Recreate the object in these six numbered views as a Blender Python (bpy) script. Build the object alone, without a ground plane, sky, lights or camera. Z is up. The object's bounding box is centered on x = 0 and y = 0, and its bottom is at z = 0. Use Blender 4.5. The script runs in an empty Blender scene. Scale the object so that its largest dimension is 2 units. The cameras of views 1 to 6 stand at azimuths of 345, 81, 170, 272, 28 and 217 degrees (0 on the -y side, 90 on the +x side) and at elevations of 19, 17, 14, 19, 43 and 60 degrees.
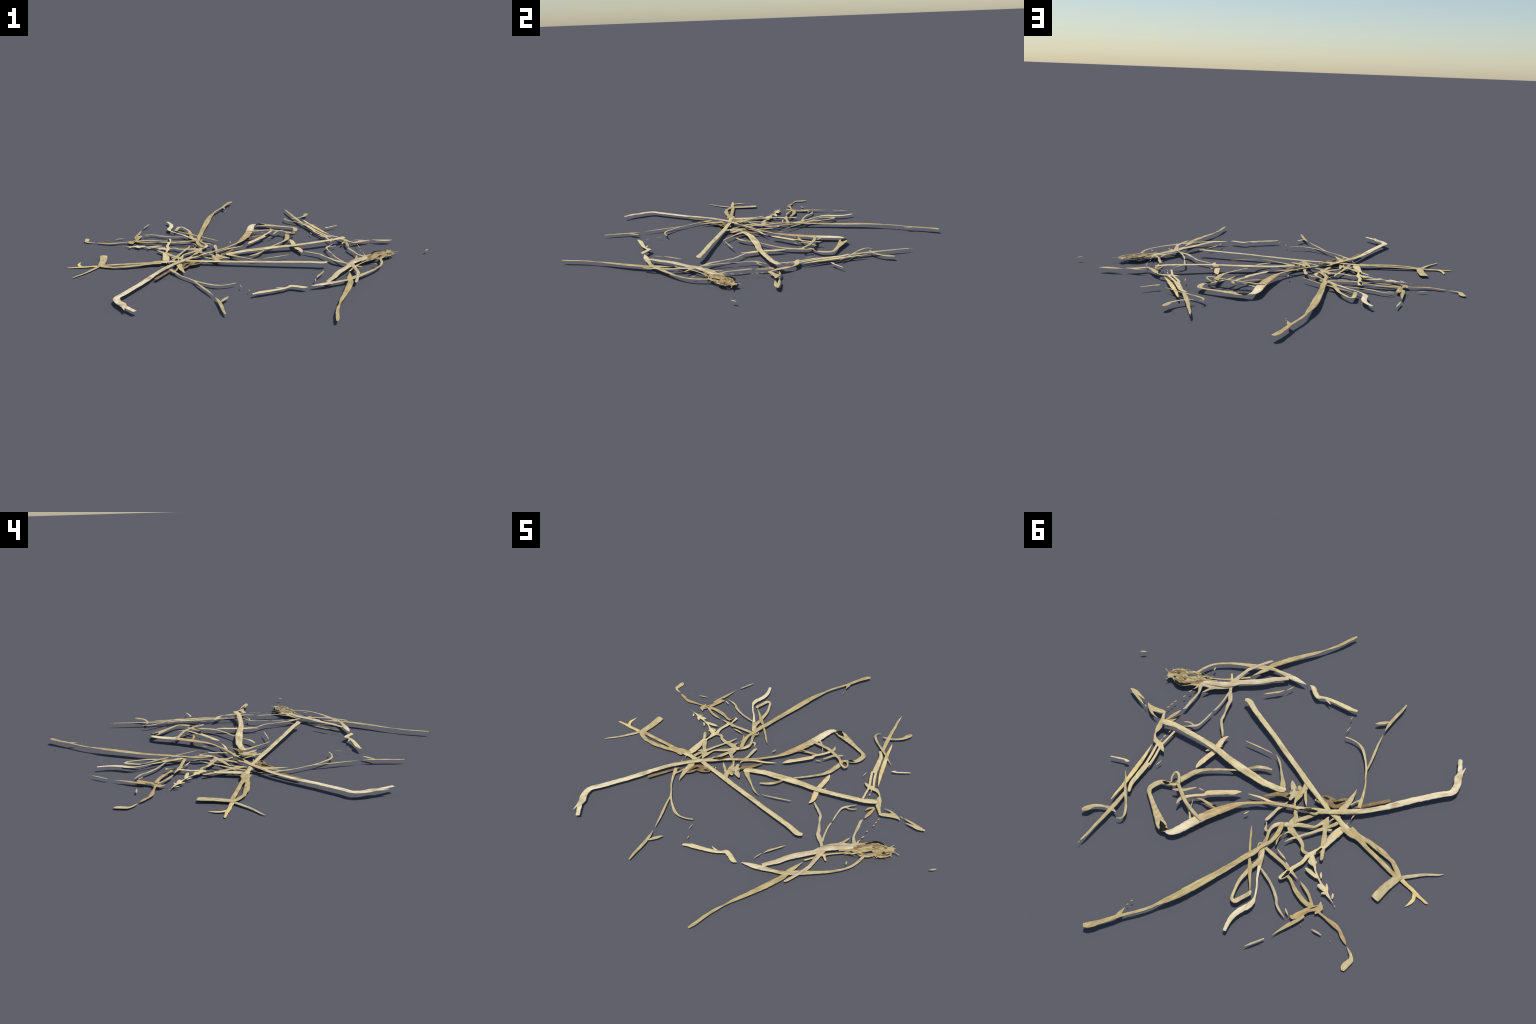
"""Dry grass litter: a flat tangle of bleached straw stems, withered blades,
crumpled leaves, thin twigs and one frayed root clump, lying almost flat.

Every piece is a 'strand': a spine of control points (x, y, z, width) lofted
with a shallow lens section.  Form decides the section:
  stem  - rounded straw, a low convex back and a flatter belly
  blade - thin leaf blade with a shallow groove along the midrib
  leaf  - thin withered scrap, slightly wavy
"""
import bpy, math, random
from mathutils import Vector, noise

rng = random.Random(7)

# ------------------------------------------------------------------ materials
def srgb(r, g, b):
    f = lambda c: (c / 255 / 12.92) if c / 255 <= 0.04045 else ((c / 255 + 0.055) / 1.055) ** 2.4
    return (f(r), f(g), f(b), 1.0)

def straw_material(name, dark, mid, light, stain, stain_amount=0.7, roughness=0.75,
                   bleach=None, bleach_from=0.0, bleach_to=1.0):
    m = bpy.data.materials.new(name)
    m.use_nodes = True
    nt = m.node_tree
    nd, ln = nt.nodes, nt.links
    nd.clear()
    out = nd.new("ShaderNodeOutputMaterial")
    bsdf = nd.new("ShaderNodeBsdfPrincipled")
    bsdf.inputs["Roughness"].default_value = roughness
    bsdf.inputs["Specular IOR Level"].default_value = 0.18
    ln.new(bsdf.outputs[0], out.inputs[0])
    tc = nd.new("ShaderNodeTexCoord")
    info = nd.new("ShaderNodeObjectInfo")
    # fibres: noise stretched along the local X axis (every strand lies along X)
    mp = nd.new("ShaderNodeMapping")
    mp.inputs["Scale"].default_value = (18, 80, 50)
    ln.new(tc.outputs["Object"], mp.inputs["Vector"])
    fib = nd.new("ShaderNodeTexNoise")
    fib.noise_dimensions = "4D"
    fib.inputs["Scale"].default_value = 1.0
    fib.inputs["Detail"].default_value = 4
    ln.new(mp.outputs[0], fib.inputs["Vector"])
    w = nd.new("ShaderNodeMath"); w.operation = "MULTIPLY"
    w.inputs[1].default_value = 37.0
    ln.new(info.outputs["Random"], w.inputs[0])
    ln.new(w.outputs[0], fib.inputs["W"])
    ramp = nd.new("ShaderNodeValToRGB")
    e = ramp.color_ramp.elements
    e[0].position, e[0].color = 0.30, dark
    e[1].position, e[1].color = 0.70, light
    k = ramp.color_ramp.elements.new(0.5); k.color = mid
    ln.new(fib.outputs["Fac"], ramp.inputs[0])
    tint = ramp.outputs[0]
    if bleach:
        # the piece bleaches out towards one end: gradient along its length
        r2 = nd.new("ShaderNodeValToRGB")
        e = r2.color_ramp.elements
        e[0].position, e[0].color = 0.30, bleach[0]
        e[1].position, e[1].color = 0.70, bleach[2]
        k = r2.color_ramp.elements.new(0.5); k.color = bleach[1]
        ln.new(fib.outputs["Fac"], r2.inputs[0])
        sep = nd.new("ShaderNodeSeparateXYZ")
        ln.new(tc.outputs["Generated"], sep.inputs[0])
        mr = nd.new("ShaderNodeMapRange"); mr.interpolation_type = "SMOOTHSTEP"
        mr.inputs["From Min"].default_value = min(bleach_from, bleach_to)
        mr.inputs["From Max"].default_value = max(bleach_from, bleach_to)
        if bleach_from > bleach_to:
            mr.inputs["To Min"].default_value, mr.inputs["To Max"].default_value = 1.0, 0.0
        ln.new(sep.outputs["X"], mr.inputs["Value"])
        bm_ = nd.new("ShaderNodeMix"); bm_.data_type = "RGBA"
        ln.new(mr.outputs[0], bm_.inputs["Factor"])
        ln.new(tint, bm_.inputs["A"]); ln.new(r2.outputs[0], bm_.inputs["B"])
        tint = bm_.outputs["Result"]
    # weather stains: soft blotches of a browner tone
    st = nd.new("ShaderNodeTexNoise")
    st.noise_dimensions = "4D"
    st.inputs["Scale"].default_value = 1
    st.inputs["Detail"].default_value = 3
    ms = nd.new("ShaderNodeMapping")
    ms.inputs["Scale"].default_value = (16, 55, 30)
    ln.new(tc.outputs["Object"], ms.inputs["Vector"])
    ln.new(ms.outputs[0], st.inputs["Vector"])
    ln.new(w.outputs[0], st.inputs["W"])
    sm = nd.new("ShaderNodeMapRange")
    sm.inputs["From Min"].default_value = 0.50
    sm.inputs["From Max"].default_value = 0.72
    sm.inputs["To Max"].default_value = stain_amount
    ln.new(st.outputs["Fac"], sm.inputs["Value"])
    mix = nd.new("ShaderNodeMix"); mix.data_type = "RGBA"
    ln.new(sm.outputs[0], mix.inputs["Factor"])
    ln.new(tint, mix.inputs["A"])
    mix.inputs["B"].default_value = stain
    # piece to piece variation
    hsv = nd.new("ShaderNodeHueSaturation")
    vv = nd.new("ShaderNodeMapRange")
    vv.inputs["To Min"].default_value = 0.93
    vv.inputs["To Max"].default_value = 1.05
    ln.new(info.outputs["Random"], vv.inputs["Value"])
    ln.new(vv.outputs[0], hsv.inputs["Value"])
    ln.new(mix.outputs["Result"], hsv.inputs["Color"])
    ln.new(hsv.outputs[0], bsdf.inputs["Base Color"])
    bump = nd.new("ShaderNodeBump")
    bump.inputs["Strength"].default_value = 0.45
    bump.inputs["Distance"].default_value = 0.002
    ln.new(fib.outputs["Fac"], bump.inputs["Height"])
    ln.new(bump.outputs[0], bsdf.inputs["Normal"])
    return m

STAIN = srgb(150, 126, 84)
TAN = (srgb(184, 163, 114), srgb(206, 186, 137), srgb(221, 203, 157))
BLEACHED = (srgb(224, 203, 157), srgb(239, 220, 178), srgb(250, 236, 202))
BROWN = (srgb(176, 146, 98), srgb(196, 169, 118), srgb(214, 189, 141))
MATERIALS = {
    "straw":  straw_material("straw_tan", *TAN, STAIN),
    "light":  straw_material("straw_light", srgb(212, 191, 140), srgb(228, 208, 157), srgb(238, 221, 175), srgb(180, 155, 106)),
    "pale":   straw_material("straw_bleached", *BLEACHED, srgb(198, 174, 128)),
    "weather": straw_material("stem_bleached", *TAN, srgb(166, 140, 96), bleach=BLEACHED, bleach_from=0.86, bleach_to=0.35),
    "peach":  straw_material("straw_peach", srgb(220, 191, 140), srgb(234, 207, 157), srgb(242, 220, 174), srgb(196, 164, 114)),
    "pink":   straw_material("stalk_rosy", srgb(194, 172, 134), srgb(213, 193, 153), srgb(231, 214, 178), srgb(174, 150, 114)),
    "yellow": straw_material("blade_yellow", srgb(216, 188, 120), srgb(232, 206, 140), srgb(244, 222, 156), srgb(196, 166, 104)),
    "olive":  straw_material("blade_olive", srgb(176, 154, 104), srgb(196, 175, 123), srgb(211, 191, 142), srgb(150, 126, 84)),
    "grey":   straw_material("leaf_weathered", srgb(182, 164, 124), srgb(202, 185, 146), srgb(220, 204, 168), srgb(152, 134, 98)),
    "brown":  straw_material("leaf_brown", *BROWN, srgb(140, 112, 72), 0.5),
    "dark":   straw_material("leaf_dark_brown", srgb(122, 100, 66), srgb(148, 123, 84), srgb(176, 150, 106), srgb(84, 68, 46), 0.7),
    "fading": straw_material("blade_fading", *BROWN, srgb(140, 112, 72), 0.5, bleach=BLEACHED, bleach_from=0.60, bleach_to=0.86),
    "tipped": straw_material("blade_pale_tip", *TAN, STAIN, bleach=BLEACHED, bleach_from=0.32, bleach_to=0.05),
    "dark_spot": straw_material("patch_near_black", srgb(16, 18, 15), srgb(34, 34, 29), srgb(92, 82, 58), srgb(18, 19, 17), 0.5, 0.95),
}

# ------------------------------------------------------------------ geometry
def catmull(p0, p1, p2, p3, t):
    return 0.5 * (2 * p1 + (p2 - p0) * t + (2 * p0 - 5 * p1 + 4 * p2 - p3) * t * t
                  + (3 * p1 - p0 - 3 * p2 + p3) * t ** 3)

def spine(points, step=0.006):
    """Smooth curve through (x, y, z, width) points, resampled about every step."""
    P = [Vector(p) for p in points]
    out = []
    for i in range(len(P) - 1):
        a, b = P[i], P[i + 1]
        d = b - a
        p0 = P[i - 1] if i else a - d
        p3 = P[i + 2] if i + 2 < len(P) else b + d
        # limit far neighbours so that short segments do not overshoot
        L = d.xyz.length or 1e-6
        if (a - p0).xyz.length > 1.6 * L:
            p0 = a - (a - p0) * (1.6 * L / (a - p0).xyz.length)
        if (p3 - b).xyz.length > 1.6 * L:
            p3 = b + (p3 - b) * (1.6 * L / (p3 - b).xyz.length)
        n = max(2, int(math.ceil(L / step)))
        for k in range(n):
            q = catmull(p0, a, b, p3, k / n)
            q.w = max(min(a.w, b.w) * 0.85, min(max(a.w, b.w) * 1.12, q.w))
            out.append(q)
    out.append(P[-1].copy())
    return out

FORM = {  # back height / width, belly / back, largest back height, groove, wave
    "stem":  (0.09, 0.20, 0.0019, 0.00, 0.0),
    "blade": (0.05, 0.25, 0.0011, 0.35, 0.0004),
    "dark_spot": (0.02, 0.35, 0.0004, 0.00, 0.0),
    "leaf":  (0.04, 0.35, 0.0007, 0.00, 0.0005),
}
SEG = 8          # facets across the back (and across the belly)
counts = {}
thing = bpy.data.objects.new("dry_grass_litter", None)
bpy.context.scene.collection.objects.link(thing)
thing["label"] = "flat tangle of bleached dry straw, leaves, twigs and roots"
thing["category"] = "dry grass"

def strand(name, tone, form, points, parent=None):
    k, belly, tmax, groove, wave = FORM[form]
    S = spine(points)
    seed = rng.uniform(0, 500)
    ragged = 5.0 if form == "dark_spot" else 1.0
    # frayed or rounded ends: one short extra ring outside each end
    def cap(e, inner):
        d = (e - inner); d.w = 0
        d = d.normalized() if d.length > 1e-9 else Vector((1, 0, 0, 0))
        c = e + d * min(0.10 * e.w, 0.002); c.w = e.w * 0.72
        return c
    S = [cap(S[0], S[1])] + S + [cap(S[-1], S[-2])]
    o = Vector(S[0].xyz)
    chord = S[-1].xyz - S[0].xyz
    ang = math.atan2(chord.y, chord.x)
    ca, sa = math.cos(-ang), math.sin(-ang)
    verts, faces, run = [], [], 0.0
    for i, q in enumerate(S):
        a, b = S[max(i - 1, 0)].xyz, S[min(i + 1, len(S) - 1)].xyz
        T = (b - a).normalized() if (b - a).length > 1e-9 else Vector((1, 0, 0))
        N = Vector((-T.y, T.x, 0)).normalized()
        U = N.cross(T) * -1 if N.cross(T).z < 0 else N.cross(T)
        if i:
            run += (q.xyz - S[i - 1].xyz).length
        # uneven edges: the width wanders, the two sides on their own
        wl = q.w * 0.5 * (1 + ragged * 0.11 * noise.noise((run * 70, seed, 0)) + ragged * 0.07 * noise.noise((run * 210, seed, 3)))
        wr = q.w * 0.5 * (1 + ragged * 0.11 * noise.noise((run * 70, seed, 9)) + ragged * 0.07 * noise.noise((run * 210, seed, 13)))
        h = min(k * q.w, tmax) + 0.0002
        lift = wave * noise.noise((run * 40, seed, 21))
        ring = []
        for j in range(SEG + 1):                      # back, left to right
            s = -1 + 2 * j / SEG
            side = wl if s < 0 else wr
            z = h * (1 - s * s) - groove * h * max(0, 1 - abs(s) * 2.5)
            z += 0.10 * h * noise.noise((run * 90, s * 3, seed))
            ring.append(q.xyz + N * (s * side) + U * (z + lift))
        for j in range(1, SEG):                       # belly, right to left
            s = 1 - 2 * j / SEG
            side = wl if s < 0 else wr
            z = -belly * h * (1 - s * s)
            ring.append(q.xyz + N * (s * side) + U * (z + lift))
        for v in ring:
            v.z = max(v.z, 0.0)
            v = v - o
            verts.append((v.x * ca - v.y * sa, v.x * sa + v.y * ca, v.z))
    R = 2 * SEG
    for i in range(len(S) - 1):
        for j in range(R):
            j2 = (j + 1) % R
            faces.append((i * R + j, i * R + j2, (i + 1) * R + j2, (i + 1) * R + j))
    faces.append(tuple(range(R)))
    faces.append(tuple(reversed(range((len(S) - 1) * R, len(S) * R))))
    me = bpy.data.meshes.new(name)
    me.from_pydata(verts, [], faces)
    me.validate()
    import bmesh
    bm = bmesh.new(); bm.from_mesh(me)
    bmesh.ops.recalc_face_normals(bm, faces=bm.faces)
    bm.to_mesh(me); bm.free()
    for f in me.polygons:
        f.use_smooth = True
    me.materials.append(MATERIALS[tone])
    ob = bpy.data.objects.new(name, me)
    bpy.context.scene.collection.objects.link(ob)
    ob.location = o
    ob.rotation_euler = (0, 0, ang)
    ob.parent = thing
    if parent is not None:
        bpy.context.view_layer.update()
        ob.parent = parent
        ob.matrix_parent_inverse = parent.matrix_world.inverted()
    return ob


# ---- thick straw stems
strand("stem", "light", "stem", [(0.352,-0.3174,0.0356,0.0188), (0.3311,-0.3217,0.0352,0.0293), (0.2641,-0.2941,0.034,0.0274), (0.1146,-0.2447,0.0304,0.0258), (0.0161,-0.2086,0.0271,0.0267), (-0.0989,-0.1689,0.0235,0.0264), (-0.1574,-0.1466,0.022,0.0292), (-0.2325,-0.1212,0.0208,0.0249), (-0.3003,-0.0994,0.0202,0.0235), (-0.3399,-0.0852,0.02,0.0225), (-0.3865,-0.081,0.0186,0.0236), (-0.4232,-0.0702,0.0168,0.0269), (-0.4507,-0.0669,0.0155,0.0311)])
strand("stem", "weather", "stem", [(-0.6631,-0.6955,0.0236,0.0206), (-0.677,-0.6716,0.0236,0.0216), (-0.6907,-0.647,0.0235,0.0238), (-0.7032,-0.6278,0.0234,0.03), (-0.708,-0.6018,0.0232,0.0375), (-0.7197,-0.5782,0.0231,0.0363), (-0.7266,-0.5534,0.0229,0.034), (-0.7263,-0.5247,0.0229,0.0337), (-0.719,-0.5095,0.0229,0.0304), (-0.6945,-0.4839,0.0228,0.0306), (-0.6473,-0.4262,0.0222,0.0316), (-0.6011,-0.3678,0.0211,0.0314), (-0.5639,-0.3174,0.0204,0.0324), (-0.5349,-0.2763,0.0208,0.0288), (-0.5042,-0.2379,0.0216,0.0254), (-0.4565,-0.183,0.023,0.0249), (-0.3947,-0.1284,0.0247,0.0268), (-0.3448,-0.0879,0.0244,0.0263), (-0.3316,-0.0788,0.0243,0.0245), (-0.2954,-0.0541,0.0242,0.0329), (-0.2852,-0.0434,0.0242,0.0414), (-0.2585,-0.0303,0.0244,0.0294), (-0.2317,-0.0172,0.0246,0.0221), (-0.1988,-0.0024,0.0249,0.0185), (-0.1774,0.0082,0.0251,0.0173)])
strand("stem", "light", "stem", [(0.58,0.0374,0.0415,0.0285), (0.5537,0.0253,0.0411,0.032), (0.5081,0.0116,0.0403,0.0286), (0.4415,0.0036,0.0386,0.0282), (0.3686,-0.0058,0.0363,0.0267), (0.3012,-0.0113,0.034,0.0288), (0.2528,-0.0106,0.0322,0.0308), (0.1866,-0.0069,0.0298,0.0356), (0.1241,-0.007,0.0275,0.0406), (0.0571,-0.0103,0.0253,0.0369), (-0.0023,-0.0128,0.0236,0.0346), (-0.0476,-0.0235,0.0224,0.0315), (-0.0794,-0.0311,0.0219,0.0316), (-0.0988,-0.04,0.0217,0.0302), (-0.1051,-0.0536,0.0215,0.0143)])
strand("stem", "dark", "stem", [(-0.5199,-0.308,0.0161,0.0184), (-0.4982,-0.279,0.0157,0.0196), (-0.4712,-0.2456,0.0156,0.0184), (-0.4404,-0.2074,0.0158,0.0148), (-0.4173,-0.1788,0.016,0.0111)])
strand("stem", "olive", "stem", [(-0.4279,-0.054,0.0161,0.0288), (-0.4515,-0.0608,0.0157,0.0368), (-0.4798,-0.0611,0.0152,0.0435), (-0.5139,-0.0629,0.0143,0.0337), (-0.5665,-0.0483,0.0125,0.0208), (-0.6294,-0.0382,0.0102,0.0208), (-0.6845,-0.0286,0.0082,0.0218), (-0.7273,-0.0211,0.0066,0.0218), (-0.7549,-0.0205,0.0057,0.0218)])
strand("stem", "olive", "stem", [(-0.4613,-0.077,0.0154,0.0339), (-0.5102,-0.0681,0.0142,0.0318), (-0.5605,-0.0769,0.0128,0.0236), (-0.6032,-0.0759,0.0113,0.0257), (-0.6464,-0.074,0.0098,0.0278), (-0.6779,-0.0683,0.0086,0.0197), (-0.7008,-0.0651,0.0077,0.0216), (-0.7287,-0.0492,0.0066,0.0234), (-0.7573,-0.0302,0.0054,0.0254)])
strand("stem", "straw", "stem", [(-0.7665,-0.0332,0.0065,0.0286), (-0.7578,-0.0109,0.0068,0.0356), (-0.753,0.0121,0.007,0.0374), (-0.7444,0.0494,0.0075,0.0393), (-0.7392,0.0912,0.008,0.042), (-0.7374,0.1121,0.0083,0.0419), (-0.7357,0.1262,0.0085,0.0399)])

# ---- thinner straws
strand("straw", "peach", "stem", [(0.5074,0.0355,0.022,0.0118), (0.5055,0.0814,0.0219,0.0105), (0.5041,0.1327,0.0217,0.0114), (0.4851,0.2025,0.0213,0.0124), (0.4755,0.2464,0.021,0.0135)])
strand("straw", "peach", "stem", [(0.5257,0.1362,0.0217,0.0112), (0.5065,0.1972,0.0214,0.0135), (0.4944,0.2456,0.0211,0.0123), (0.4853,0.2772,0.0208,0.0122)])
strand("straw", "light", "stem", [(0.487,0.2447,0.0208,0.0273), (0.4831,0.284,0.0205,0.0271), (0.4791,0.3229,0.0203,0.0245), (0.4723,0.3731,0.0202,0.0214), (0.4527,0.4107,0.0202,0.0127)])
strand("straw", "light", "stem", [(0.6502,0.3275,0.0213,0.0055), (0.6142,0.3111,0.0212,0.0086), (0.5882,0.2992,0.0211,0.0091), (0.5749,0.2983,0.021,0.0152), (0.5631,0.2916,0.0209,0.0042)])
strand("straw", "straw", "stem", [(0.4634,0.4264,0.0207,0.0171), (0.4575,0.4812,0.021,0.0206), (0.4549,0.5253,0.0212,0.0218), (0.4518,0.5777,0.0215,0.0182), (0.4514,0.6347,0.0217,0.0145), (0.4489,0.6852,0.0219,0.0121), (0.4505,0.7217,0.022,0.0068)])
strand("straw", "light", "stem", [(0.1581,-0.5956,0.0215,0.0059), (0.1386,-0.5932,0.0214,0.0247), (0.1114,-0.575,0.0213,0.0254), (0.0866,-0.5632,0.0212,0.0237), (0.0669,-0.5741,0.0212,0.0162), (0.0361,-0.5861,0.0211,0.0188), (-0.0265,-0.5972,0.0208,0.0228), (-0.0762,-0.6041,0.0206,0.0256), (-0.0925,-0.6085,0.0205,0.0174), (-0.116,-0.6169,0.0203,0.0146)])
strand("straw", "straw", "stem", [(-0.2388,0.0777,0.0189,0.0258), (-0.2144,0.0934,0.0194,0.0228), (-0.1954,0.1067,0.0198,0.0198), (-0.1836,0.1245,0.0201,0.0199), (-0.179,0.1466,0.0202,0.0159), (-0.1838,0.171,0.0201,0.0133), (-0.1946,0.1984,0.0198,0.0154), (-0.1983,0.2169,0.0196,0.0187), (-0.204,0.24,0.0193,0.0259), (-0.216,0.2617,0.0188,0.031), (-0.229,0.2823,0.0182,0.0283), (-0.2446,0.3084,0.0176,0.0213), (-0.2605,0.3339,0.0169,0.015)])
strand("straw", "olive", "stem", [(-0.1005,0.191,0.0224,0.0009), (-0.1124,0.2065,0.0221,0.0062), (-0.1272,0.2268,0.0217,0.0099), (-0.1406,0.2478,0.0212,0.0099), (-0.1591,0.2726,0.0207,0.012), (-0.1735,0.2925,0.0204,0.0104), (-0.1955,0.3217,0.02,0.0124), (-0.2119,0.3395,0.0197,0.0176), (-0.2289,0.3603,0.0194,0.0217), (-0.2436,0.3791,0.0191,0.0154), (-0.2609,0.3994,0.019,0.0112), (-0.2764,0.417,0.0188,0.0086), (-0.2887,0.4334,0.0188,0.006)])
strand("straw", "peach", "stem", [(0.2275,0.2769,0.0322,0.0177), (0.2033,0.2469,0.0313,0.014), (0.1633,0.2082,0.0301,0.0152), (0.1585,0.1932,0.0299,0.0252), (0.1224,0.1613,0.0293,0.0252), (0.0867,0.1306,0.0285,0.0239), (0.068,0.1162,0.028,0.0277), (0.052,0.0987,0.0274,0.0141), (0.0415,0.0901,0.0271,0.0041)])

# ---- long withered blades
strand("dry_blade", "fading", "blade", [(-0.2014,-0.0038,0.0247,0.0173), (-0.1612,0.0159,0.0248,0.018), (-0.1303,0.0335,0.025,0.0156), (-0.0994,0.0512,0.0251,0.0156), (-0.0638,0.0772,0.0253,0.015), (-0.0296,0.1047,0.0256,0.015), (-0.008,0.1245,0.0256,0.0144), (0.015,0.1525,0.0255,0.0264), (0.0415,0.1935,0.0251,0.0366), (0.0729,0.2466,0.0246,0.0424), (0.0999,0.304,0.0239,0.0433), (0.1202,0.351,0.0233,0.0442), (0.1349,0.395,0.0229,0.0417), (0.1501,0.4296,0.0226,0.0358), (0.1669,0.4494,0.0224,0.025), (0.1798,0.4548,0.0224,0.0164)])
strand("dry_blade", "straw", "blade", [(0.1762,0.4506,0.0201,0.0154), (0.213,0.446,0.0202,0.0462), (0.256,0.4247,0.0202,0.0386), (0.305,0.3973,0.02,0.0261), (0.3478,0.3726,0.02,0.0197), (0.3719,0.3579,0.02,0.0188), (0.3883,0.3385,0.02,0.025), (0.3825,0.3048,0.0202,0.028), (0.3666,0.2784,0.0205,0.0218), (0.3388,0.2649,0.0206,0.0189), (0.3096,0.2486,0.0209,0.0156), (0.3054,0.2178,0.0212,0.0265), (0.2854,0.155,0.0219,0.0271), (0.2592,0.1123,0.0222,0.0171), (0.1957,0.0573,0.0226,0.012), (0.1373,0.015,0.0226,0.0094), (0.1067,-0.014,0.0224,0.0081), (0.0725,-0.0577,0.022,0.0172), (0.037,-0.0809,0.0218,0.0159), (0.0066,-0.0929,0.0216,0.0081)])
strand("dry_blade", "peach", "blade", [(0.0126,0.0765,0.0229,0.0022), (-0.0167,0.0657,0.0226,0.0083), (-0.0458,0.0549,0.0222,0.0113), (-0.078,0.0479,0.0217,0.013), (-0.108,0.0384,0.0211,0.0113), (-0.1466,0.0162,0.0204,0.0083)])
strand("dry_blade", "yellow", "blade", [(0.5433,0.1567,0.0217,0.001), (0.5378,0.1769,0.0216,0.007), (0.5218,0.2426,0.0212,0.0185), (0.5124,0.3007,0.0209,0.0221), (0.5029,0.358,0.0207,0.0196), (0.4954,0.4084,0.0208,0.016), (0.4926,0.4534,0.021,0.0112), (0.489,0.4905,0.0212,0.004)])
strand("dry_blade", "tipped", "blade", [(0.1781,-0.5879,0.0222,0.0019), (0.2023,-0.5835,0.0224,0.0161), (0.2398,-0.5794,0.0227,0.0275), (0.2756,-0.5729,0.0229,0.0291), (0.3196,-0.5661,0.0232,0.0206), (0.3623,-0.5573,0.0233,0.021), (0.4042,-0.539,0.0234,0.0258), (0.4386,-0.5196,0.0235,0.0289), (0.4736,-0.5007,0.0235,0.0229), (0.5199,-0.4749,0.0235,0.017), (0.5636,-0.446,0.0235,0.0141), (0.6041,-0.4107,0.0235,0.0116), (0.6237,-0.3869,0.0235,0.0115), (0.6366,-0.3621,0.0234,0.0127), (0.647,-0.3313,0.0233,0.0134), (0.6533,-0.3057,0.0233,0.0133), (0.6589,-0.2892,0.0232,0.0086)])
strand("dry_blade", "olive", "blade", [(0.1553,-0.9986,0.0215,0.0107), (0.1678,-0.9677,0.0215,0.0172), (0.1869,-0.9143,0.0215,0.0165), (0.2056,-0.8721,0.0216,0.0137), (0.2334,-0.8205,0.0217,0.0094), (0.2589,-0.7773,0.022,0.0184), (0.2899,-0.7308,0.0223,0.0228), (0.3274,-0.6718,0.0226,0.0286), (0.3592,-0.6166,0.0227,0.0298), (0.3801,-0.5798,0.0228,0.0277), (0.3893,-0.5412,0.0228,0.0273), (0.4005,-0.5136,0.0228,0.0233), (0.4116,-0.4861,0.0228,0.0133), (0.4237,-0.4579,0.0228,0.0019)])
strand("dry_blade", "grey", "blade", [(-0.1568,-0.0089,0.0202,0.0009), (-0.1507,0.0214,0.0203,0.016), (-0.1416,0.0572,0.0205,0.0153), (-0.1395,0.0922,0.0207,0.0173), (-0.1362,0.123,0.0208,0.0163), (-0.1321,0.1313,0.0209,0.0091)])
strand("dry_blade", "olive", "blade", [(-0.2058,0.0976,0.0252,0.0172), (-0.2122,0.1189,0.025,0.022), (-0.2188,0.1459,0.0249,0.0237), (-0.2209,0.1763,0.0248,0.0212), (-0.2192,0.2017,0.0248,0.0187), (-0.2101,0.2225,0.0249,0.0189), (-0.1994,0.2546,0.0248,0.0176), (-0.1942,0.2842,0.0245,0.0259), (-0.1797,0.3201,0.024,0.027), (-0.1694,0.3519,0.0232,0.0252), (-0.1539,0.3992,0.022,0.0262), (-0.1381,0.4456,0.0214,0.0289), (-0.1269,0.4753,0.0212,0.0294), (-0.104,0.5382,0.022,0.0352), (-0.0821,0.5967,0.0236,0.0351), (-0.0599,0.654,0.0244,0.0307), (-0.0338,0.7063,0.0246,0.0219), (-0.0195,0.735,0.0242,0.0133), (-0.0084,0.7589,0.0239,0.0127), (0.0217,0.8058,0.0235,0.0132), (0.0544,0.8496,0.0232,0.0131), (0.0708,0.8712,0.0232,0.0174), (0.0905,0.9047,0.0232,0.0206), (0.1151,0.9406,0.0233,0.0216), (0.1332,0.9678,0.0233,0.0278), (0.1471,0.9838,0.0233,0.0253), (0.1593,0.9927,0.0233,0.0167)])
strand("dry_blade", "olive", "blade", [(0.0759,0.8737,0.0229,0.0185), (0.0764,0.8562,0.0229,0.0175), (0.0763,0.8439,0.0229,0.01), (0.0773,0.8266,0.023,0.0014)])
strand("dry_blade", "straw", "blade", [(-0.2242,0.3567,0.0198,0.0153), (-0.2267,0.3885,0.0201,0.0185), (-0.226,0.4203,0.0205,0.0168), (-0.2301,0.447,0.0201,0.015), (-0.2381,0.474,0.0197,0.0123), (-0.2446,0.4947,0.0194,0.0138), (-0.25,0.5088,0.0193,0.0141), (-0.2613,0.5163,0.0192,0.0163), (-0.2736,0.5102,0.0192,0.0217), (-0.2819,0.4879,0.0194,0.0201), (-0.2919,0.4655,0.0199,0.0201), (-0.2972,0.4459,0.0204,0.0193), (-0.2934,0.4343,0.0207,0.0071)])
strand("dry_blade", "pale", "blade", [(-0.2523,0.3223,0.0189,0.0166), (-0.2655,0.3463,0.0189,0.0128), (-0.2822,0.3749,0.019,0.0091), (-0.2997,0.3986,0.0191,0.0091), (-0.3152,0.4235,0.019,0.0086), (-0.3273,0.4472,0.019,0.0096), (-0.3339,0.4713,0.019,0.0212), (-0.3283,0.5012,0.0187,0.0282), (-0.3212,0.5144,0.0185,0.0267), (-0.3093,0.5512,0.018,0.0254), (-0.3067,0.582,0.0181,0.022), (-0.312,0.6135,0.0183,0.0177), (-0.3193,0.6404,0.0186,0.0155)])
strand("dry_blade", "grey", "blade", [(-0.2651,0.3262,0.0163,0.0072), (-0.2985,0.3374,0.0157,0.0125), (-0.334,0.3505,0.015,0.0113), (-0.3706,0.3698,0.0142,0.0133), (-0.4043,0.3945,0.0135,0.0137), (-0.419,0.411,0.0132,0.0116), (-0.449,0.4269,0.0126,0.0106), (-0.4806,0.4362,0.0119,0.0024)])

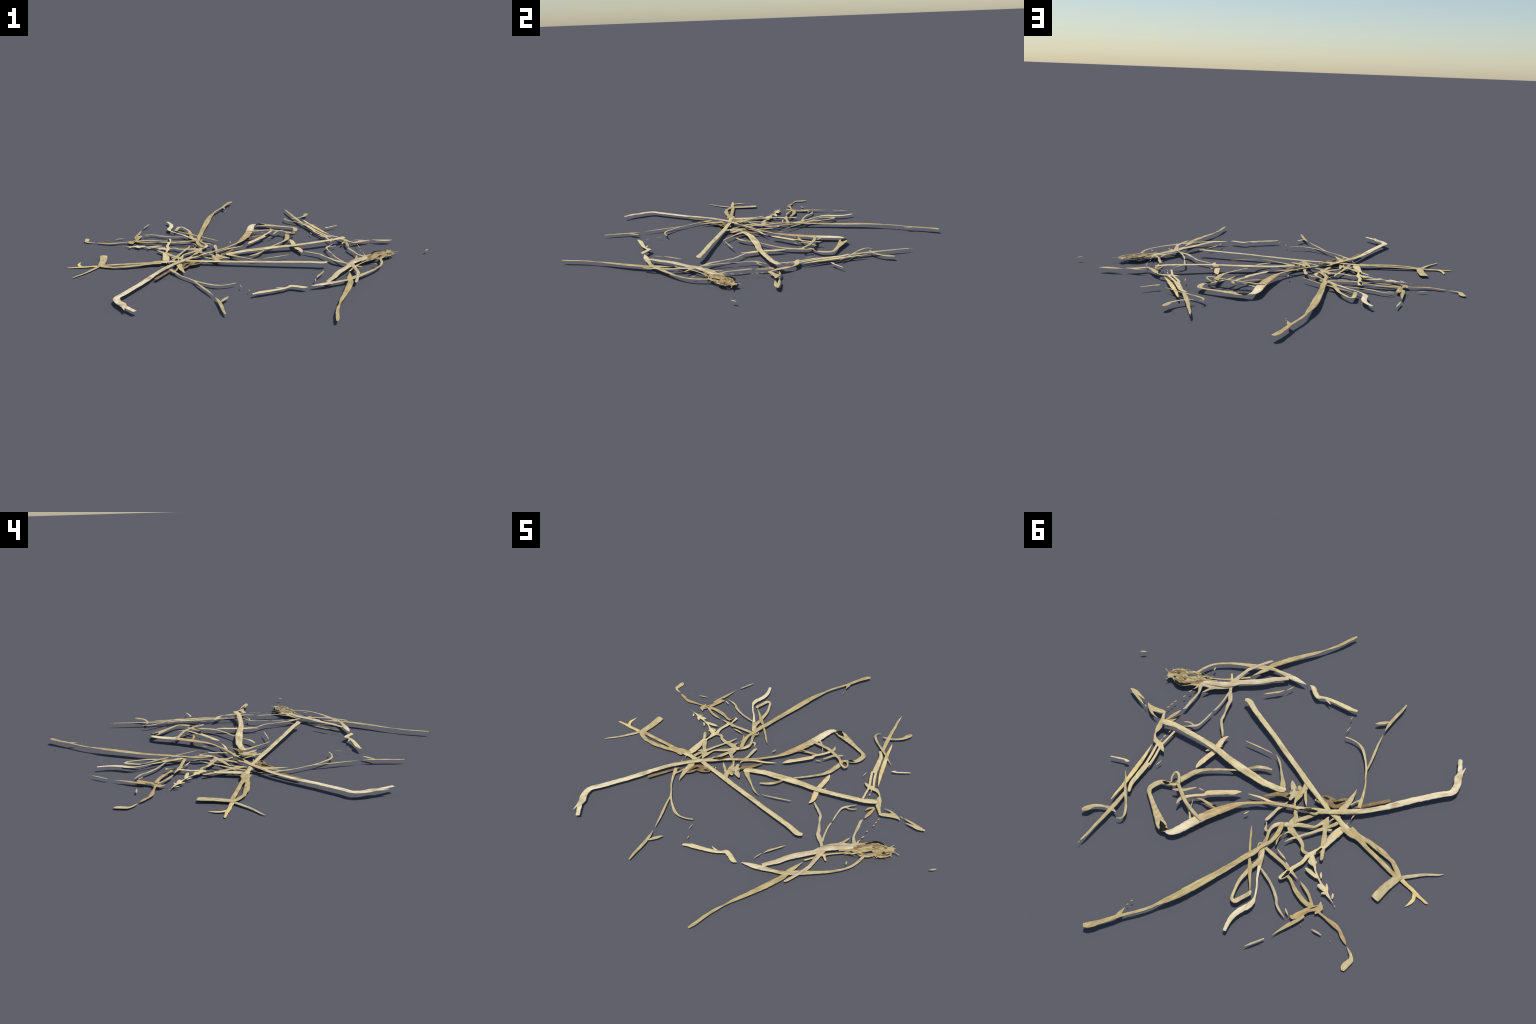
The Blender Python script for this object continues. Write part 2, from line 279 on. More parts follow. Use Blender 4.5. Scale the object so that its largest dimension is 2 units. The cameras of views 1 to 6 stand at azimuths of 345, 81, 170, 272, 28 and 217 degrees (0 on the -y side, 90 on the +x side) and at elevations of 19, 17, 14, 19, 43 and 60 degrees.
# ---- leaf scraps and torn sheaths
strand("dry_leaf", "dark", "leaf", [(-0.0507,0.0422,0.0218,0.0065), (-0.0718,0.0165,0.0213,0.0164), (-0.0965,-0.0095,0.0209,0.0232), (-0.1207,-0.0265,0.0205,0.0288), (-0.1404,-0.0348,0.0201,0.033), (-0.1516,-0.0397,0.02,0.0268)])
strand("dry_leaf", "straw", "leaf", [(-0.0959,-0.0447,0.0214,0.0241), (-0.0856,-0.0588,0.0215,0.028), (-0.0737,-0.0731,0.0215,0.0226), (-0.0605,-0.0865,0.0216,0.0165), (-0.0385,-0.1083,0.0216,0.0116), (-0.0191,-0.1281,0.0216,0.0077), (0.0046,-0.1498,0.0216,0.0106), (0.03,-0.1654,0.0216,0.005), (0.0445,-0.17,0.0216,0.0016)])
strand("dry_leaf", "straw", "leaf", [(0.6219,-0.0169,0.0221,0.0098), (0.6019,0.015,0.0222,0.0194), (0.5876,0.0463,0.0222,0.0295), (0.5797,0.0776,0.0222,0.025), (0.5745,0.0969,0.0221,0.0075), (0.565,0.1125,0.0221,0.0106), (0.5449,0.1288,0.0221,0.022), (0.5208,0.1325,0.022,0.0294), (0.4896,0.144,0.022,0.0208), (0.4724,0.153,0.0219,0.0037)])
strand("dry_leaf", "straw", "leaf", [(0.7204,-0.0082,0.0217,0.0039), (0.7,0.0018,0.0217,0.0198), (0.6754,0.0015,0.0218,0.0279), (0.6527,-0.0061,0.0218,0.0247), (0.6334,-0.0128,0.0218,0.022), (0.6172,-0.0191,0.0218,0.0113)])
strand("dry_leaf", "straw", "leaf", [(0.7019,0.0034,0.0217,0.0143), (0.678,0.0181,0.0218,0.0144), (0.6548,0.0265,0.0218,0.0088), (0.627,0.0282,0.0218,0.0029)])
strand("dry_leaf", "straw", "leaf", [(0.8476,-0.018,0.0215,0.0081), (0.8189,-0.0181,0.0215,0.0235), (0.7944,-0.0179,0.0214,0.0168), (0.7526,-0.014,0.0214,0.0054)])
strand("dry_leaf", "straw", "leaf", [(0.8279,-0.0138,0.0215,0.0161), (0.7917,-0.0032,0.0214,0.0137), (0.7636,0.0037,0.0214,0.0113), (0.7345,0.0107,0.0214,0.0028)])
strand("dry_leaf", "brown", "leaf", [(0.5835,0.0095,0.0219,0.0085), (0.5767,-0.0246,0.0219,0.0166), (0.5698,-0.0542,0.0219,0.0153), (0.5662,-0.0764,0.0219,0.0031)])
strand("dry_leaf", "brown", "leaf", [(0.5785,0.0122,0.0219,0.0101), (0.5591,-0.0052,0.0219,0.0116), (0.5496,-0.0262,0.022,0.0032)])
strand("dry_leaf", "straw", "leaf", [(0.5538,0.6113,0.0218,0.0152), (0.5412,0.5938,0.0218,0.0277), (0.5269,0.5674,0.0218,0.019), (0.5056,0.5478,0.0217,0.0137), (0.4792,0.5334,0.0217,0.0133), (0.4552,0.5266,0.0216,0.0186), (0.4379,0.5244,0.0215,0.0114), (0.423,0.5266,0.0215,0.0025)])
strand("dry_leaf", "straw", "leaf", [(-0.2803,-0.6693,0.0174,0.0059), (-0.271,-0.6607,0.0175,0.01), (-0.2564,-0.6431,0.0178,0.018), (-0.2411,-0.6268,0.0181,0.0154), (-0.2278,-0.613,0.0183,0.0018)])
strand("dry_leaf", "straw", "leaf", [(-0.4172,-0.2249,0.0162,0.0172), (-0.4006,-0.2023,0.0164,0.0086), (-0.3914,-0.1746,0.0165,0.0073)])
strand("dry_leaf", "straw", "leaf", [(-0.3657,-0.2598,0.0164,0.0015), (-0.3709,-0.239,0.0165,0.0103), (-0.376,-0.1961,0.0166,0.0237), (-0.3769,-0.1544,0.0167,0.0315), (-0.3746,-0.1175,0.0167,0.0293)])
strand("dry_leaf", "dark", "leaf", [(-0.2673,-0.1244,0.018,0.0239), (-0.2876,-0.1367,0.0176,0.0263), (-0.3096,-0.1417,0.0173,0.0298), (-0.3335,-0.1441,0.0169,0.0274), (-0.3499,-0.1717,0.0167,0.0256), (-0.3675,-0.1928,0.0164,0.0125)])
strand("dry_leaf", "dark", "leaf", [(-0.3099,-0.1165,0.0173,0.0236), (-0.3405,-0.1245,0.0169,0.0236), (-0.355,-0.1446,0.0166,0.0193), (-0.3657,-0.1701,0.0165,0.0167)])
strand("dry_leaf", "straw", "leaf", [(-0.2479,-0.0913,0.0183,0.0065), (-0.2597,-0.1026,0.0181,0.0268), (-0.282,-0.1071,0.0178,0.0294), (-0.3121,-0.1061,0.0173,0.029)])
strand("dry_leaf", "straw", "leaf", [(-0.151,-0.1554,0.0203,0.0187), (-0.1674,-0.1338,0.0201,0.0247), (-0.1751,-0.1162,0.0201,0.0271), (-0.1782,-0.095,0.0201,0.0249), (-0.1749,-0.0773,0.0202,0.0167)])
strand("dry_leaf", "straw", "leaf", [(-0.1821,-0.107,0.0197,0.0119), (-0.2038,-0.0775,0.0194,0.0136), (-0.2194,-0.0604,0.0191,0.0113), (-0.2365,-0.0414,0.0188,0.002)])
strand("dry_leaf", "grey", "leaf", [(-0.1053,-0.1054,0.0208,0.0076), (-0.12,-0.0912,0.0206,0.0249), (-0.1374,-0.075,0.0204,0.0296), (-0.145,-0.0555,0.0203,0.0258), (-0.1526,-0.036,0.0202,0.0258), (-0.1581,-0.0193,0.0202,0.0103)])
strand("dry_leaf", "olive", "leaf", [(-0.1452,-0.1039,0.0203,0.0105), (-0.1598,-0.0932,0.0201,0.0297), (-0.1712,-0.0724,0.0199,0.0406), (-0.1786,-0.0507,0.0198,0.0242), (-0.1816,-0.0298,0.0198,0.013), (-0.1906,-0.0118,0.0196,0.0113), (-0.2037,0.0027,0.0193,0.013), (-0.2216,0.0173,0.019,0.0179)])
strand("dry_leaf", "straw", "leaf", [(-0.2154,0.0141,0.0191,0.0172), (-0.2327,0.0332,0.0188,0.022), (-0.2372,0.0542,0.0186,0.0322), (-0.2379,0.0741,0.0186,0.0346), (-0.2452,0.0906,0.0185,0.029), (-0.2637,0.098,0.0181,0.0299), (-0.2885,0.1042,0.0175,0.0245), (-0.3142,0.1094,0.017,0.0208), (-0.3382,0.1219,0.0164,0.0165), (-0.3513,0.139,0.0161,0.0169), (-0.3646,0.1447,0.0158,0.016), (-0.3816,0.1412,0.0155,0.0162)])
strand("dry_leaf", "straw", "leaf", [(-0.2357,0.0594,0.0184,0.0196), (-0.2525,0.0335,0.0181,0.0191), (-0.2693,0.0076,0.0178,0.0209), (-0.2858,-0.019,0.0176,0.0157), (-0.2957,-0.0324,0.0175,0.0063)])
strand("dry_leaf", "straw", "leaf", [(-0.2294,0.0843,0.0188,0.0275), (-0.2607,0.0586,0.0182,0.0222), (-0.2929,0.0387,0.0176,0.0193), (-0.3253,0.0191,0.0171,0.0109), (-0.3382,-0.0048,0.017,0.013), (-0.3449,-0.0225,0.0169,0.0208), (-0.3496,-0.0406,0.0169,0.0159), (-0.3486,-0.0625,0.017,0.0075)])
strand("dry_leaf", "straw", "leaf", [(-0.1892,0.2556,0.0191,0.0046), (-0.1837,0.2443,0.0193,0.0069), (-0.1865,0.2341,0.0194,0.0095), (-0.1976,0.2252,0.0192,0.0095)])
strand("dry_leaf", "olive", "leaf", [(-0.2378,0.1338,0.0183,0.002), (-0.2336,0.1601,0.0184,0.008), (-0.2385,0.1801,0.0182,0.0094), (-0.2459,0.1964,0.018,0.0035)])
strand("dry_leaf", "straw", "leaf", [(-0.2424,0.133,0.0185,0.0021), (-0.2481,0.1179,0.0184,0.0078), (-0.2556,0.1086,0.0182,0.0138), (-0.2709,0.1002,0.0179,0.0138)])
strand("dry_leaf", "straw", "leaf", [(-0.2677,0.1598,0.0179,0.0032), (-0.2776,0.137,0.0177,0.0089), (-0.2885,0.1182,0.0175,0.0124), (-0.3012,0.1019,0.0173,0.0124), (-0.3136,0.0802,0.0171,0.0112), (-0.336,0.0477,0.0168,0.0124), (-0.3519,0.0207,0.0166,0.0153), (-0.3652,-0.0001,0.0165,0.0194)])
strand("dry_leaf", "straw", "leaf", [(-0.3485,-0.0519,0.0173,0.0155), (-0.3644,-0.0196,0.0169,0.0288), (-0.3791,0.009,0.0165,0.0207), (-0.393,0.0301,0.0161,0.0222), (-0.4058,0.0556,0.0157,0.0248), (-0.4181,0.0735,0.0153,0.0231), (-0.4287,0.0925,0.015,0.0199), (-0.441,0.1138,0.0146,0.0166), (-0.4482,0.1283,0.0144,0.0108)])
strand("dry_leaf", "light", "leaf", [(-0.4368,-0.074,0.0158,0.0214), (-0.4304,-0.0384,0.0157,0.0351), (-0.4244,-0.0074,0.0155,0.0376), (-0.4212,0.0272,0.0153,0.0319), (-0.4185,0.0572,0.0152,0.0291), (-0.4144,0.0901,0.015,0.0239), (-0.4014,0.1202,0.0151,0.023), (-0.3884,0.1502,0.0153,0.0209), (-0.388,0.1895,0.0152,0.0176), (-0.373,0.2348,0.0155,0.0176), (-0.3674,0.2623,0.0155,0.0239), (-0.3632,0.2907,0.0153,0.0261), (-0.355,0.3102,0.0153,0.0187)])
strand("dry_leaf", "straw", "leaf", [(-0.374,-0.0174,0.0165,0.0194), (-0.3887,-0.0414,0.0163,0.017), (-0.3984,-0.0627,0.0163,0.0169), (-0.4033,-0.0757,0.0163,0.0106)])
strand("dry_leaf", "straw", "leaf", [(-0.3824,-0.006,0.016,0.0139), (-0.3941,-0.0146,0.0158,0.0109), (-0.3978,-0.0217,0.0158,0.0049)])
strand("dry_leaf", "straw", "leaf", [(-0.3643,-0.0403,0.0164,0.0048), (-0.368,-0.0598,0.0164,0.0066), (-0.3733,-0.0723,0.0164,0.0093), (-0.3862,-0.0744,0.0162,0.0093)])
strand("dry_leaf", "straw", "leaf", [(-0.371,-0.0952,0.0164,0.0251), (-0.3855,-0.0903,0.0162,0.0191), (-0.3976,-0.0836,0.0161,0.0105)])
strand("dry_leaf", "straw", "leaf", [(-0.2304,0.2772,0.018,0.0234), (-0.2354,0.306,0.0175,0.0262), (-0.2315,0.3302,0.0171,0.021), (-0.2277,0.3523,0.0168,0.0183)])
strand("dry_leaf", "straw", "leaf", [(-0.2178,0.2366,0.0187,0.0158), (-0.2529,0.2397,0.0179,0.0179), (-0.2838,0.2421,0.0173,0.0174), (-0.3217,0.2445,0.0165,0.0156), (-0.3549,0.2505,0.0158,0.0199), (-0.375,0.2535,0.0153,0.0182), (-0.3988,0.2591,0.0148,0.009), (-0.4226,0.2638,0.0143,0.0006)])
strand("dry_leaf", "straw", "leaf", [(-0.2621,0.2073,0.0176,0.002), (-0.2838,0.2146,0.0171,0.0085), (-0.3061,0.2201,0.0166,0.0091), (-0.3249,0.2244,0.0162,0.0014)])
strand("dry_leaf", "olive", "leaf", [(-0.3668,0.2817,0.015,0.0155), (-0.3929,0.2834,0.0145,0.0142), (-0.4178,0.2973,0.0139,0.0151), (-0.4464,0.3116,0.0132,0.0203), (-0.483,0.3229,0.0123,0.0235), (-0.512,0.329,0.0116,0.0215), (-0.5399,0.3249,0.0109,0.0248)])
strand("dry_leaf", "olive", "leaf", [(-0.4361,0.2653,0.0137,0.0014), (-0.464,0.2751,0.013,0.0131), (-0.4984,0.2884,0.0121,0.014), (-0.5278,0.3089,0.0113,0.0128), (-0.5441,0.3214,0.0108,0.0127)])
strand("dry_leaf", "straw", "leaf", [(-0.5606,0.2828,0.0111,0.0024), (-0.5699,0.2972,0.0108,0.0177), (-0.5789,0.3083,0.0105,0.0196), (-0.575,0.3259,0.0105,0.0217), (-0.5742,0.3432,0.0105,0.0023)])
strand("dry_leaf", "brown", "leaf", [(-0.5829,0.2998,0.0101,0.0224), (-0.5671,0.3154,0.0105,0.0286), (-0.5416,0.3454,0.0111,0.0232), (-0.5263,0.3795,0.0113,0.0271), (-0.51,0.412,0.0116,0.0253), (-0.4933,0.4153,0.012,0.0024)])
strand("dry_leaf", "olive", "leaf", [(-0.5399,0.3793,0.011,0.0197), (-0.5317,0.4089,0.0111,0.0197), (-0.5215,0.4357,0.0113,0.0187), (-0.5121,0.4589,0.0115,0.0166), (-0.4991,0.4949,0.0117,0.0095), (-0.4877,0.5308,0.012,0.0008)])
strand("dry_leaf", "straw", "leaf", [(-0.7639,0.3723,0.0046,0.0019), (-0.7825,0.3816,0.0042,0.0105), (-0.7993,0.3922,0.0038,0.0134), (-0.8102,0.4074,0.0036,0.0226), (-0.8062,0.431,0.0036,0.0282), (-0.8045,0.4513,0.0035,0.0273), (-0.8084,0.463,0.0034,0.0158)])
strand("dry_leaf", "grey", "leaf", [(-0.7692,-0.0246,0.005,0.0155), (-0.7967,-0.0544,0.0044,0.0188), (-0.8242,-0.0843,0.0038,0.0156), (-0.8535,-0.1118,0.003,0.0125), (-0.8939,-0.1429,0.002,0.0097), (-0.9108,-0.1605,0.0017,0.0014)])
strand("dry_leaf", "straw", "leaf", [(0.2973,0.2801,0.031,0.0066), (0.2737,0.2647,0.0323,0.0164), (0.2498,0.2473,0.0336,0.0141), (0.2322,0.2228,0.0334,0.0104), (0.2179,0.2053,0.0332,0.0041)])
strand("dry_leaf", "straw", "leaf", [(0.2339,0.324,0.032,0.0038), (0.2365,0.3019,0.0322,0.0157), (0.2346,0.2776,0.0334,0.0195)])
strand("dry_leaf", "brown", "leaf", [(0.2016,0.2501,0.0216,0.0022), (0.1619,0.2331,0.0221,0.0098), (0.126,0.2298,0.0223,0.0143), (0.0915,0.2251,0.0225,0.0191), (0.0654,0.2152,0.0226,0.011)])
strand("dry_leaf", "peach", "leaf", [(0.2928,0.1231,0.022,0.004), (0.2939,0.109,0.0221,0.0175), (0.2926,0.0785,0.0222,0.0264), (0.2883,0.0419,0.0222,0.0267), (0.2831,0.0015,0.0221,0.0262), (0.2897,-0.0437,0.0219,0.0294), (0.294,-0.0725,0.0218,0.024), (0.29,-0.0962,0.0217,0.012), (0.286,-0.1068,0.0217,0.003)])
strand("dry_leaf", "straw", "leaf", [(0.3179,0.0236,0.0218,0.0057), (0.3092,0.0085,0.0218,0.0123), (0.2877,-0.0225,0.0217,0.0097), (0.2718,-0.0472,0.0216,0.0024)])
strand("dry_leaf", "pale", "leaf", [(-0.7098,-0.6331,0.0234,0.0102), (-0.707,-0.6538,0.0235,0.0081), (-0.7059,-0.6742,0.0236,0.002)])
strand("dry_leaf", "grey", "leaf", [(-0.1445,-0.0296,0.0201,0.0168), (-0.1487,-0.0458,0.02,0.0406), (-0.1564,-0.0649,0.0199,0.0532), (-0.1651,-0.0805,0.0197,0.0448), (-0.177,-0.0966,0.0195,0.0145)])
strand("dry_leaf", "dark", "leaf", [(-0.2594,-0.1053,0.0181,0.0139), (-0.2824,-0.1239,0.0177,0.0362), (-0.3124,-0.1329,0.0173,0.0422), (-0.3408,-0.1441,0.0168,0.0358), (-0.3572,-0.1717,0.0166,0.0206)])
strand("dry_leaf", "dark", "leaf", [(-0.1326,-0.0497,0.0205,0.005), (-0.1346,-0.0641,0.0205,0.0171), (-0.1432,-0.0797,0.0203,0.0209), (-0.1611,-0.0856,0.0201,0.0145), (-0.1764,-0.0852,0.0198,0.0052)])

# ---- twigs
strand("twig", "straw", "stem", [(0.5399,0.3407,0.0213,0.0037), (0.5281,0.3531,0.0212,0.0042), (0.5153,0.3647,0.0211,0.0081), (0.495,0.3918,0.021,0.0124), (0.4707,0.4154,0.021,0.0134), (0.4324,0.4527,0.021,0.0122), (0.405,0.4812,0.021,0.0133), (0.3869,0.5084,0.0212,0.0127), (0.3847,0.5314,0.0213,0.0077), (0.4022,0.5446,0.0215,0.0034)])
strand("twig", "straw", "stem", [(-0.4303,-0.189,0.0162,0.021), (-0.4206,-0.215,0.0162,0.0189), (-0.4068,-0.2551,0.0162,0.0124), (-0.3867,-0.2993,0.0161,0.0092), (-0.3607,-0.3396,0.0161,0.0082), (-0.3433,-0.3697,0.0163,0.0105), (-0.3179,-0.4027,0.0167,0.0095), (-0.289,-0.4332,0.0172,0.0119), (-0.2615,-0.4564,0.0178,0.0148), (-0.2262,-0.469,0.0184,0.0094), (-0.1897,-0.467,0.0191,0.0084), (-0.159,-0.4589,0.0195,0.0065)])
strand("twig", "straw", "stem", [(-0.3468,-0.3637,0.0163,0.0071), (-0.341,-0.3856,0.0164,0.0093), (-0.3329,-0.4237,0.0167,0.0105), (-0.3191,-0.4756,0.0171,0.0128), (-0.3051,-0.5283,0.0175,0.0095), (-0.2983,-0.5599,0.0176,0.0061), (-0.2924,-0.585,0.0177,0.0015)])
strand("twig", "straw", "stem", [(-0.2888,-0.6068,0.0175,0.0027), (-0.2839,-0.6473,0.0174,0.0146), (-0.2832,-0.7044,0.0172,0.0173), (-0.2867,-0.7559,0.0168,0.0149), (-0.2857,-0.8034,0.0164,0.0082)])
strand("twig", "brown", "stem", [(-0.5711,0.3253,0.0103,0.0172), (-0.6038,0.3279,0.0094,0.0098), (-0.6384,0.3288,0.0084,0.0161), (-0.6728,0.3296,0.0074,0.0223), (-0.6969,0.3351,0.0068,0.0159), (-0.72,0.3483,0.0061,0.0178), (-0.7412,0.3593,0.0055,0.0147), (-0.7553,0.3668,0.0052,0.0044)])
strand("twig", "yellow", "stem", [(-0.767,-0.0228,0.005,0.0239), (-0.8092,-0.0154,0.0036,0.0182), (-0.838,-0.0124,0.0028,0.0182), (-0.8624,-0.0059,0.002,0.0203), (-0.891,-0.0029,0.0013,0.0137), (-0.9194,0.0002,0.0006,0.0126), (-0.9288,-0.0015,0.0006,0.0048)])
strand("twig", "yellow", "leaf", [(-0.8548,-0.0072,0.0022,0.0178), (-0.8659,0.0136,0.0018,0.0165), (-0.8685,0.0336,0.0015,0.0153), (-0.8634,0.0561,0.0015,0.0094), (-0.8569,0.0731,0.0016,0.0013)])
strand("twig", "straw", "stem", [(0.3297,0.254,0.0254,0.0081), (0.3443,0.2329,0.0282,0.0095), (0.3488,0.208,0.0312,0.0103), (0.3385,0.1997,0.0323,0.0118), (0.3155,0.2136,0.0336,0.0135), (0.2955,0.2419,0.0348,0.0156), (0.2651,0.2608,0.0354,0.0178), (0.2339,0.2781,0.035,0.0199), (0.2011,0.2932,0.0338,0.0178), (0.1609,0.3041,0.0295,0.0168), (0.1244,0.3108,0.0272,0.0157), (0.0925,0.3158,0.0261,0.0135)])

# ---- hair-thin fibres
strand("fibre", "straw", "stem", [(0.2041,-0.1372,0.0253,0.0017), (0.1899,-0.1393,0.0253,0.0049), (0.1392,-0.1497,0.0252,0.0075), (0.0777,-0.1608,0.0251,0.0049), (0.0555,-0.1623,0.0251,0.001)])
strand("fibre", "straw", "stem", [(0.1962,0.2492,0.0217,0.002), (0.1792,0.2844,0.0214,0.0042), (0.1645,0.3142,0.0212,0.0085), (0.1503,0.3277,0.0212,0.01), (0.1366,0.3414,0.0211,0.0153)])

# ---- loose crumbs
strand("fragment", "straw", "leaf", [(0.727,0.0086,0.0214,0.0027), (0.7194,0.0122,0.0214,0.0051), (0.7128,0.0147,0.0214,0.0021)])
strand("fragment", "straw", "leaf", [(0.6303,-0.0446,0.0215,0.0018), (0.6275,-0.0527,0.0215,0.0053), (0.6257,-0.06,0.0215,0.0018)])
strand("fragment", "straw", "leaf", [(0.6273,-0.0665,0.0215,0.0018), (0.625,-0.0761,0.0216,0.0053), (0.6222,-0.0852,0.0216,0.0018)])
strand("fragment", "straw", "leaf", [(0.6254,-0.0905,0.0216,0.0018), (0.623,-0.0992,0.0216,0.0053), (0.6202,-0.1064,0.0216,0.0018)])
strand("fragment", "straw", "leaf", [(0.6109,-0.1424,0.0217,0.0018), (0.6085,-0.1492,0.0218,0.0054), (0.6056,-0.1565,0.0218,0.0019)])
strand("fragment", "straw", "leaf", [(0.6086,-0.1828,0.0219,0.0019), (0.6057,-0.191,0.0219,0.0061), (0.6024,-0.2007,0.022,0.0019)])
strand("fragment", "pale", "leaf", [(0.5244,0.0423,0.0217,0.0011), (0.5258,0.05,0.0217,0.0037), (0.5262,0.0578,0.0217,0.001)])
strand("fragment", "pale", "leaf", [(0.5265,0.0748,0.0216,0.001), (0.5269,0.0835,0.0216,0.0043), (0.5273,0.0939,0.0216,0.0017)])
strand("fragment", "pale", "leaf", [(0.5257,0.101,0.0216,0.001), (0.5242,0.1118,0.0215,0.0041), (0.5231,0.1202,0.0215,0.0016)])
strand("fragment", "straw", "leaf", [(0.4499,0.2284,0.0207,0.0016), (0.4494,0.2147,0.0208,0.0042), (0.4475,0.2061,0.0209,0.0047), (0.4484,0.1908,0.021,0.0016)])
strand("fragment", "straw", "leaf", [(0.451,0.7394,0.0217,0.0016), (0.4497,0.7336,0.0217,0.0039), (0.4484,0.7278,0.0217,0.0016)])
strand("fragment", "straw", "leaf", [(0.5971,-0.3619,0.0225,0.0034), (0.5995,-0.3703,0.0225,0.0089), (0.6028,-0.3831,0.0226,0.0025)])
strand("fragment", "straw", "leaf", [(0.3077,-0.4043,0.0224,0.0012), (0.3027,-0.4124,0.0223,0.004), (0.2942,-0.4222,0.0223,0.0083), (0.2738,-0.4456,0.0223,0.0098), (0.2563,-0.4647,0.0222,0.0119), (0.2412,-0.489,0.022,0.0026)])
strand("fragment", "straw", "leaf", [(0.2327,-0.4969,0.022,0.0018), (0.2245,-0.5176,0.0219,0.0059), (0.2168,-0.5401,0.0217,0.0018)])
strand("fragment", "pale", "leaf", [(0.046,-0.5781,0.0211,0.0121), (0.0309,-0.5735,0.021,0.0107), (0.0111,-0.5659,0.021,0.0023)])
strand("fragment", "straw", "leaf", [(-0.1197,-0.5564,0.02,0.001), (-0.1184,-0.5669,0.02,0.004), (-0.1184,-0.5765,0.02,0.001)])
strand("fragment", "straw", "leaf", [(-0.1435,-0.4858,0.0195,0.001), (-0.1434,-0.4997,0.0195,0.004), (-0.1439,-0.5161,0.0196,0.0028), (-0.1437,-0.5207,0.0196,0.001)])
strand("fragment", "straw", "leaf", [(-0.4343,-0.1549,0.0158,0.0113), (-0.4346,-0.1343,0.0158,0.0058), (-0.4356,-0.117,0.0157,0.002)])
strand("fragment", "grey", "leaf", [(-0.1433,0.1352,0.0203,0.0036), (-0.1539,0.1503,0.0201,0.0073), (-0.1616,0.1664,0.02,0.0143), (-0.1721,0.168,0.0197,0.0108), (-0.18,0.1616,0.0196,0.005)])
strand("fragment", "olive", "leaf", [(0.0816,0.8152,0.0191,0.0009), (0.0797,0.8101,0.0191,0.0036), (0.0771,0.8051,0.0191,0.0009)])
strand("fragment", "olive", "leaf", [(0.079,0.792,0.0191,0.0009), (0.0763,0.7862,0.0191,0.0042), (0.074,0.7807,0.0191,0.0009)])
strand("fragment", "straw", "leaf", [(-0.3294,0.2325,0.0164,0.0014), (-0.3446,0.2396,0.016,0.01), (-0.3593,0.247,0.0157,0.0099)])
strand("fragment", "straw", "leaf", [(-0.4602,0.4013,0.0125,0.0034), (-0.4729,0.4114,0.0122,0.0095), (-0.4875,0.4185,0.0118,0.0024)])
strand("fragment", "grey", "leaf", [(-0.6018,0.4051,0.0089,0.0024), (-0.6252,0.4019,0.0083,0.0096), (-0.6502,0.3993,0.0076,0.0034)])
strand("fragment", "straw", "leaf", [(-0.5521,0.4167,0.0102,0.0024), (-0.5545,0.4162,0.0102,0.0034), (-0.5568,0.4157,0.0101,0.0019)])
strand("fragment", "straw", "leaf", [(-0.6919,0.3967,0.0065,0.0008), (-0.6941,0.397,0.0064,0.0029), (-0.6968,0.3969,0.0063,0.0008)])
strand("fragment", "light", "leaf", [(-0.615,0.2599,0.0089,0.0009), (-0.6191,0.2609,0.0088,0.0035), (-0.6233,0.2619,0.0086,0.0009)])
strand("fragment", "straw", "leaf", [(-0.4341,-0.095,0.0159,0.0014), (-0.4343,-0.0797,0.0158,0.008), (-0.4331,-0.0665,0.0158,0.0102)])
strand("fragment", "straw", "leaf", [(0.2112,0.1964,0.0217,0.0016), (0.2029,0.195,0.0218,0.0063), (0.1925,0.1935,0.0219,0.0064), (0.1833,0.1906,0.022,0.0016)])
strand("fragment", "straw", "leaf", [(-0.037,0.1705,0.0221,0.0015), (-0.042,0.1574,0.0221,0.008), (-0.0466,0.1437,0.0221,0.0015)])
strand("fragment", "grey", "leaf", [(-0.4268,0.641,0.0134,0.0018), (-0.4399,0.6166,0.013,0.0084), (-0.4573,0.5873,0.0125,0.0084), (-0.471,0.5624,0.0122,0.0064)])
strand("fragment", "straw", "leaf", [(0.9703,-0.2177,0.0221,0.0036), (0.9586,-0.2271,0.0221,0.0105), (0.9453,-0.2368,0.0221,0.0035)])

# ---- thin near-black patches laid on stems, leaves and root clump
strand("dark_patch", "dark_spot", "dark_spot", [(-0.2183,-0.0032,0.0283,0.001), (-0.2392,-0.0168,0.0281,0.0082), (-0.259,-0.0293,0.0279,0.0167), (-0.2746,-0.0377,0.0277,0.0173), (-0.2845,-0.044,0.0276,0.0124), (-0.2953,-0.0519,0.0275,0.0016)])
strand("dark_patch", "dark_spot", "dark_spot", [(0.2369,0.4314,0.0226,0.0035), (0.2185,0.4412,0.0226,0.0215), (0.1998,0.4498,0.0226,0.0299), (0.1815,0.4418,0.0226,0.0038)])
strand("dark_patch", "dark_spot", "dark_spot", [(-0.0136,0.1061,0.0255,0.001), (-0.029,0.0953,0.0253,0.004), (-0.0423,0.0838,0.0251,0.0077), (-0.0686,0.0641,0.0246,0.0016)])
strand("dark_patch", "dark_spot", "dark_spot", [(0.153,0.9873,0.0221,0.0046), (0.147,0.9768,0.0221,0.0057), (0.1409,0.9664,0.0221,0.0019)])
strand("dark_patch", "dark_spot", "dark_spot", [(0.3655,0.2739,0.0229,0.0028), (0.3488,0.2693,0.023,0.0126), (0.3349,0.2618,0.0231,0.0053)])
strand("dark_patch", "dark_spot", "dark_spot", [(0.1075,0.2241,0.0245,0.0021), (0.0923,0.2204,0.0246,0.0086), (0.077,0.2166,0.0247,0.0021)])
strand("dark_patch", "dark_spot", "dark_spot", [(-0.363,0.3042,0.0176,0.0041), (-0.3668,0.2841,0.0177,0.011), (-0.3686,0.2636,0.0178,0.0137), (-0.3712,0.257,0.0178,0.0047)])
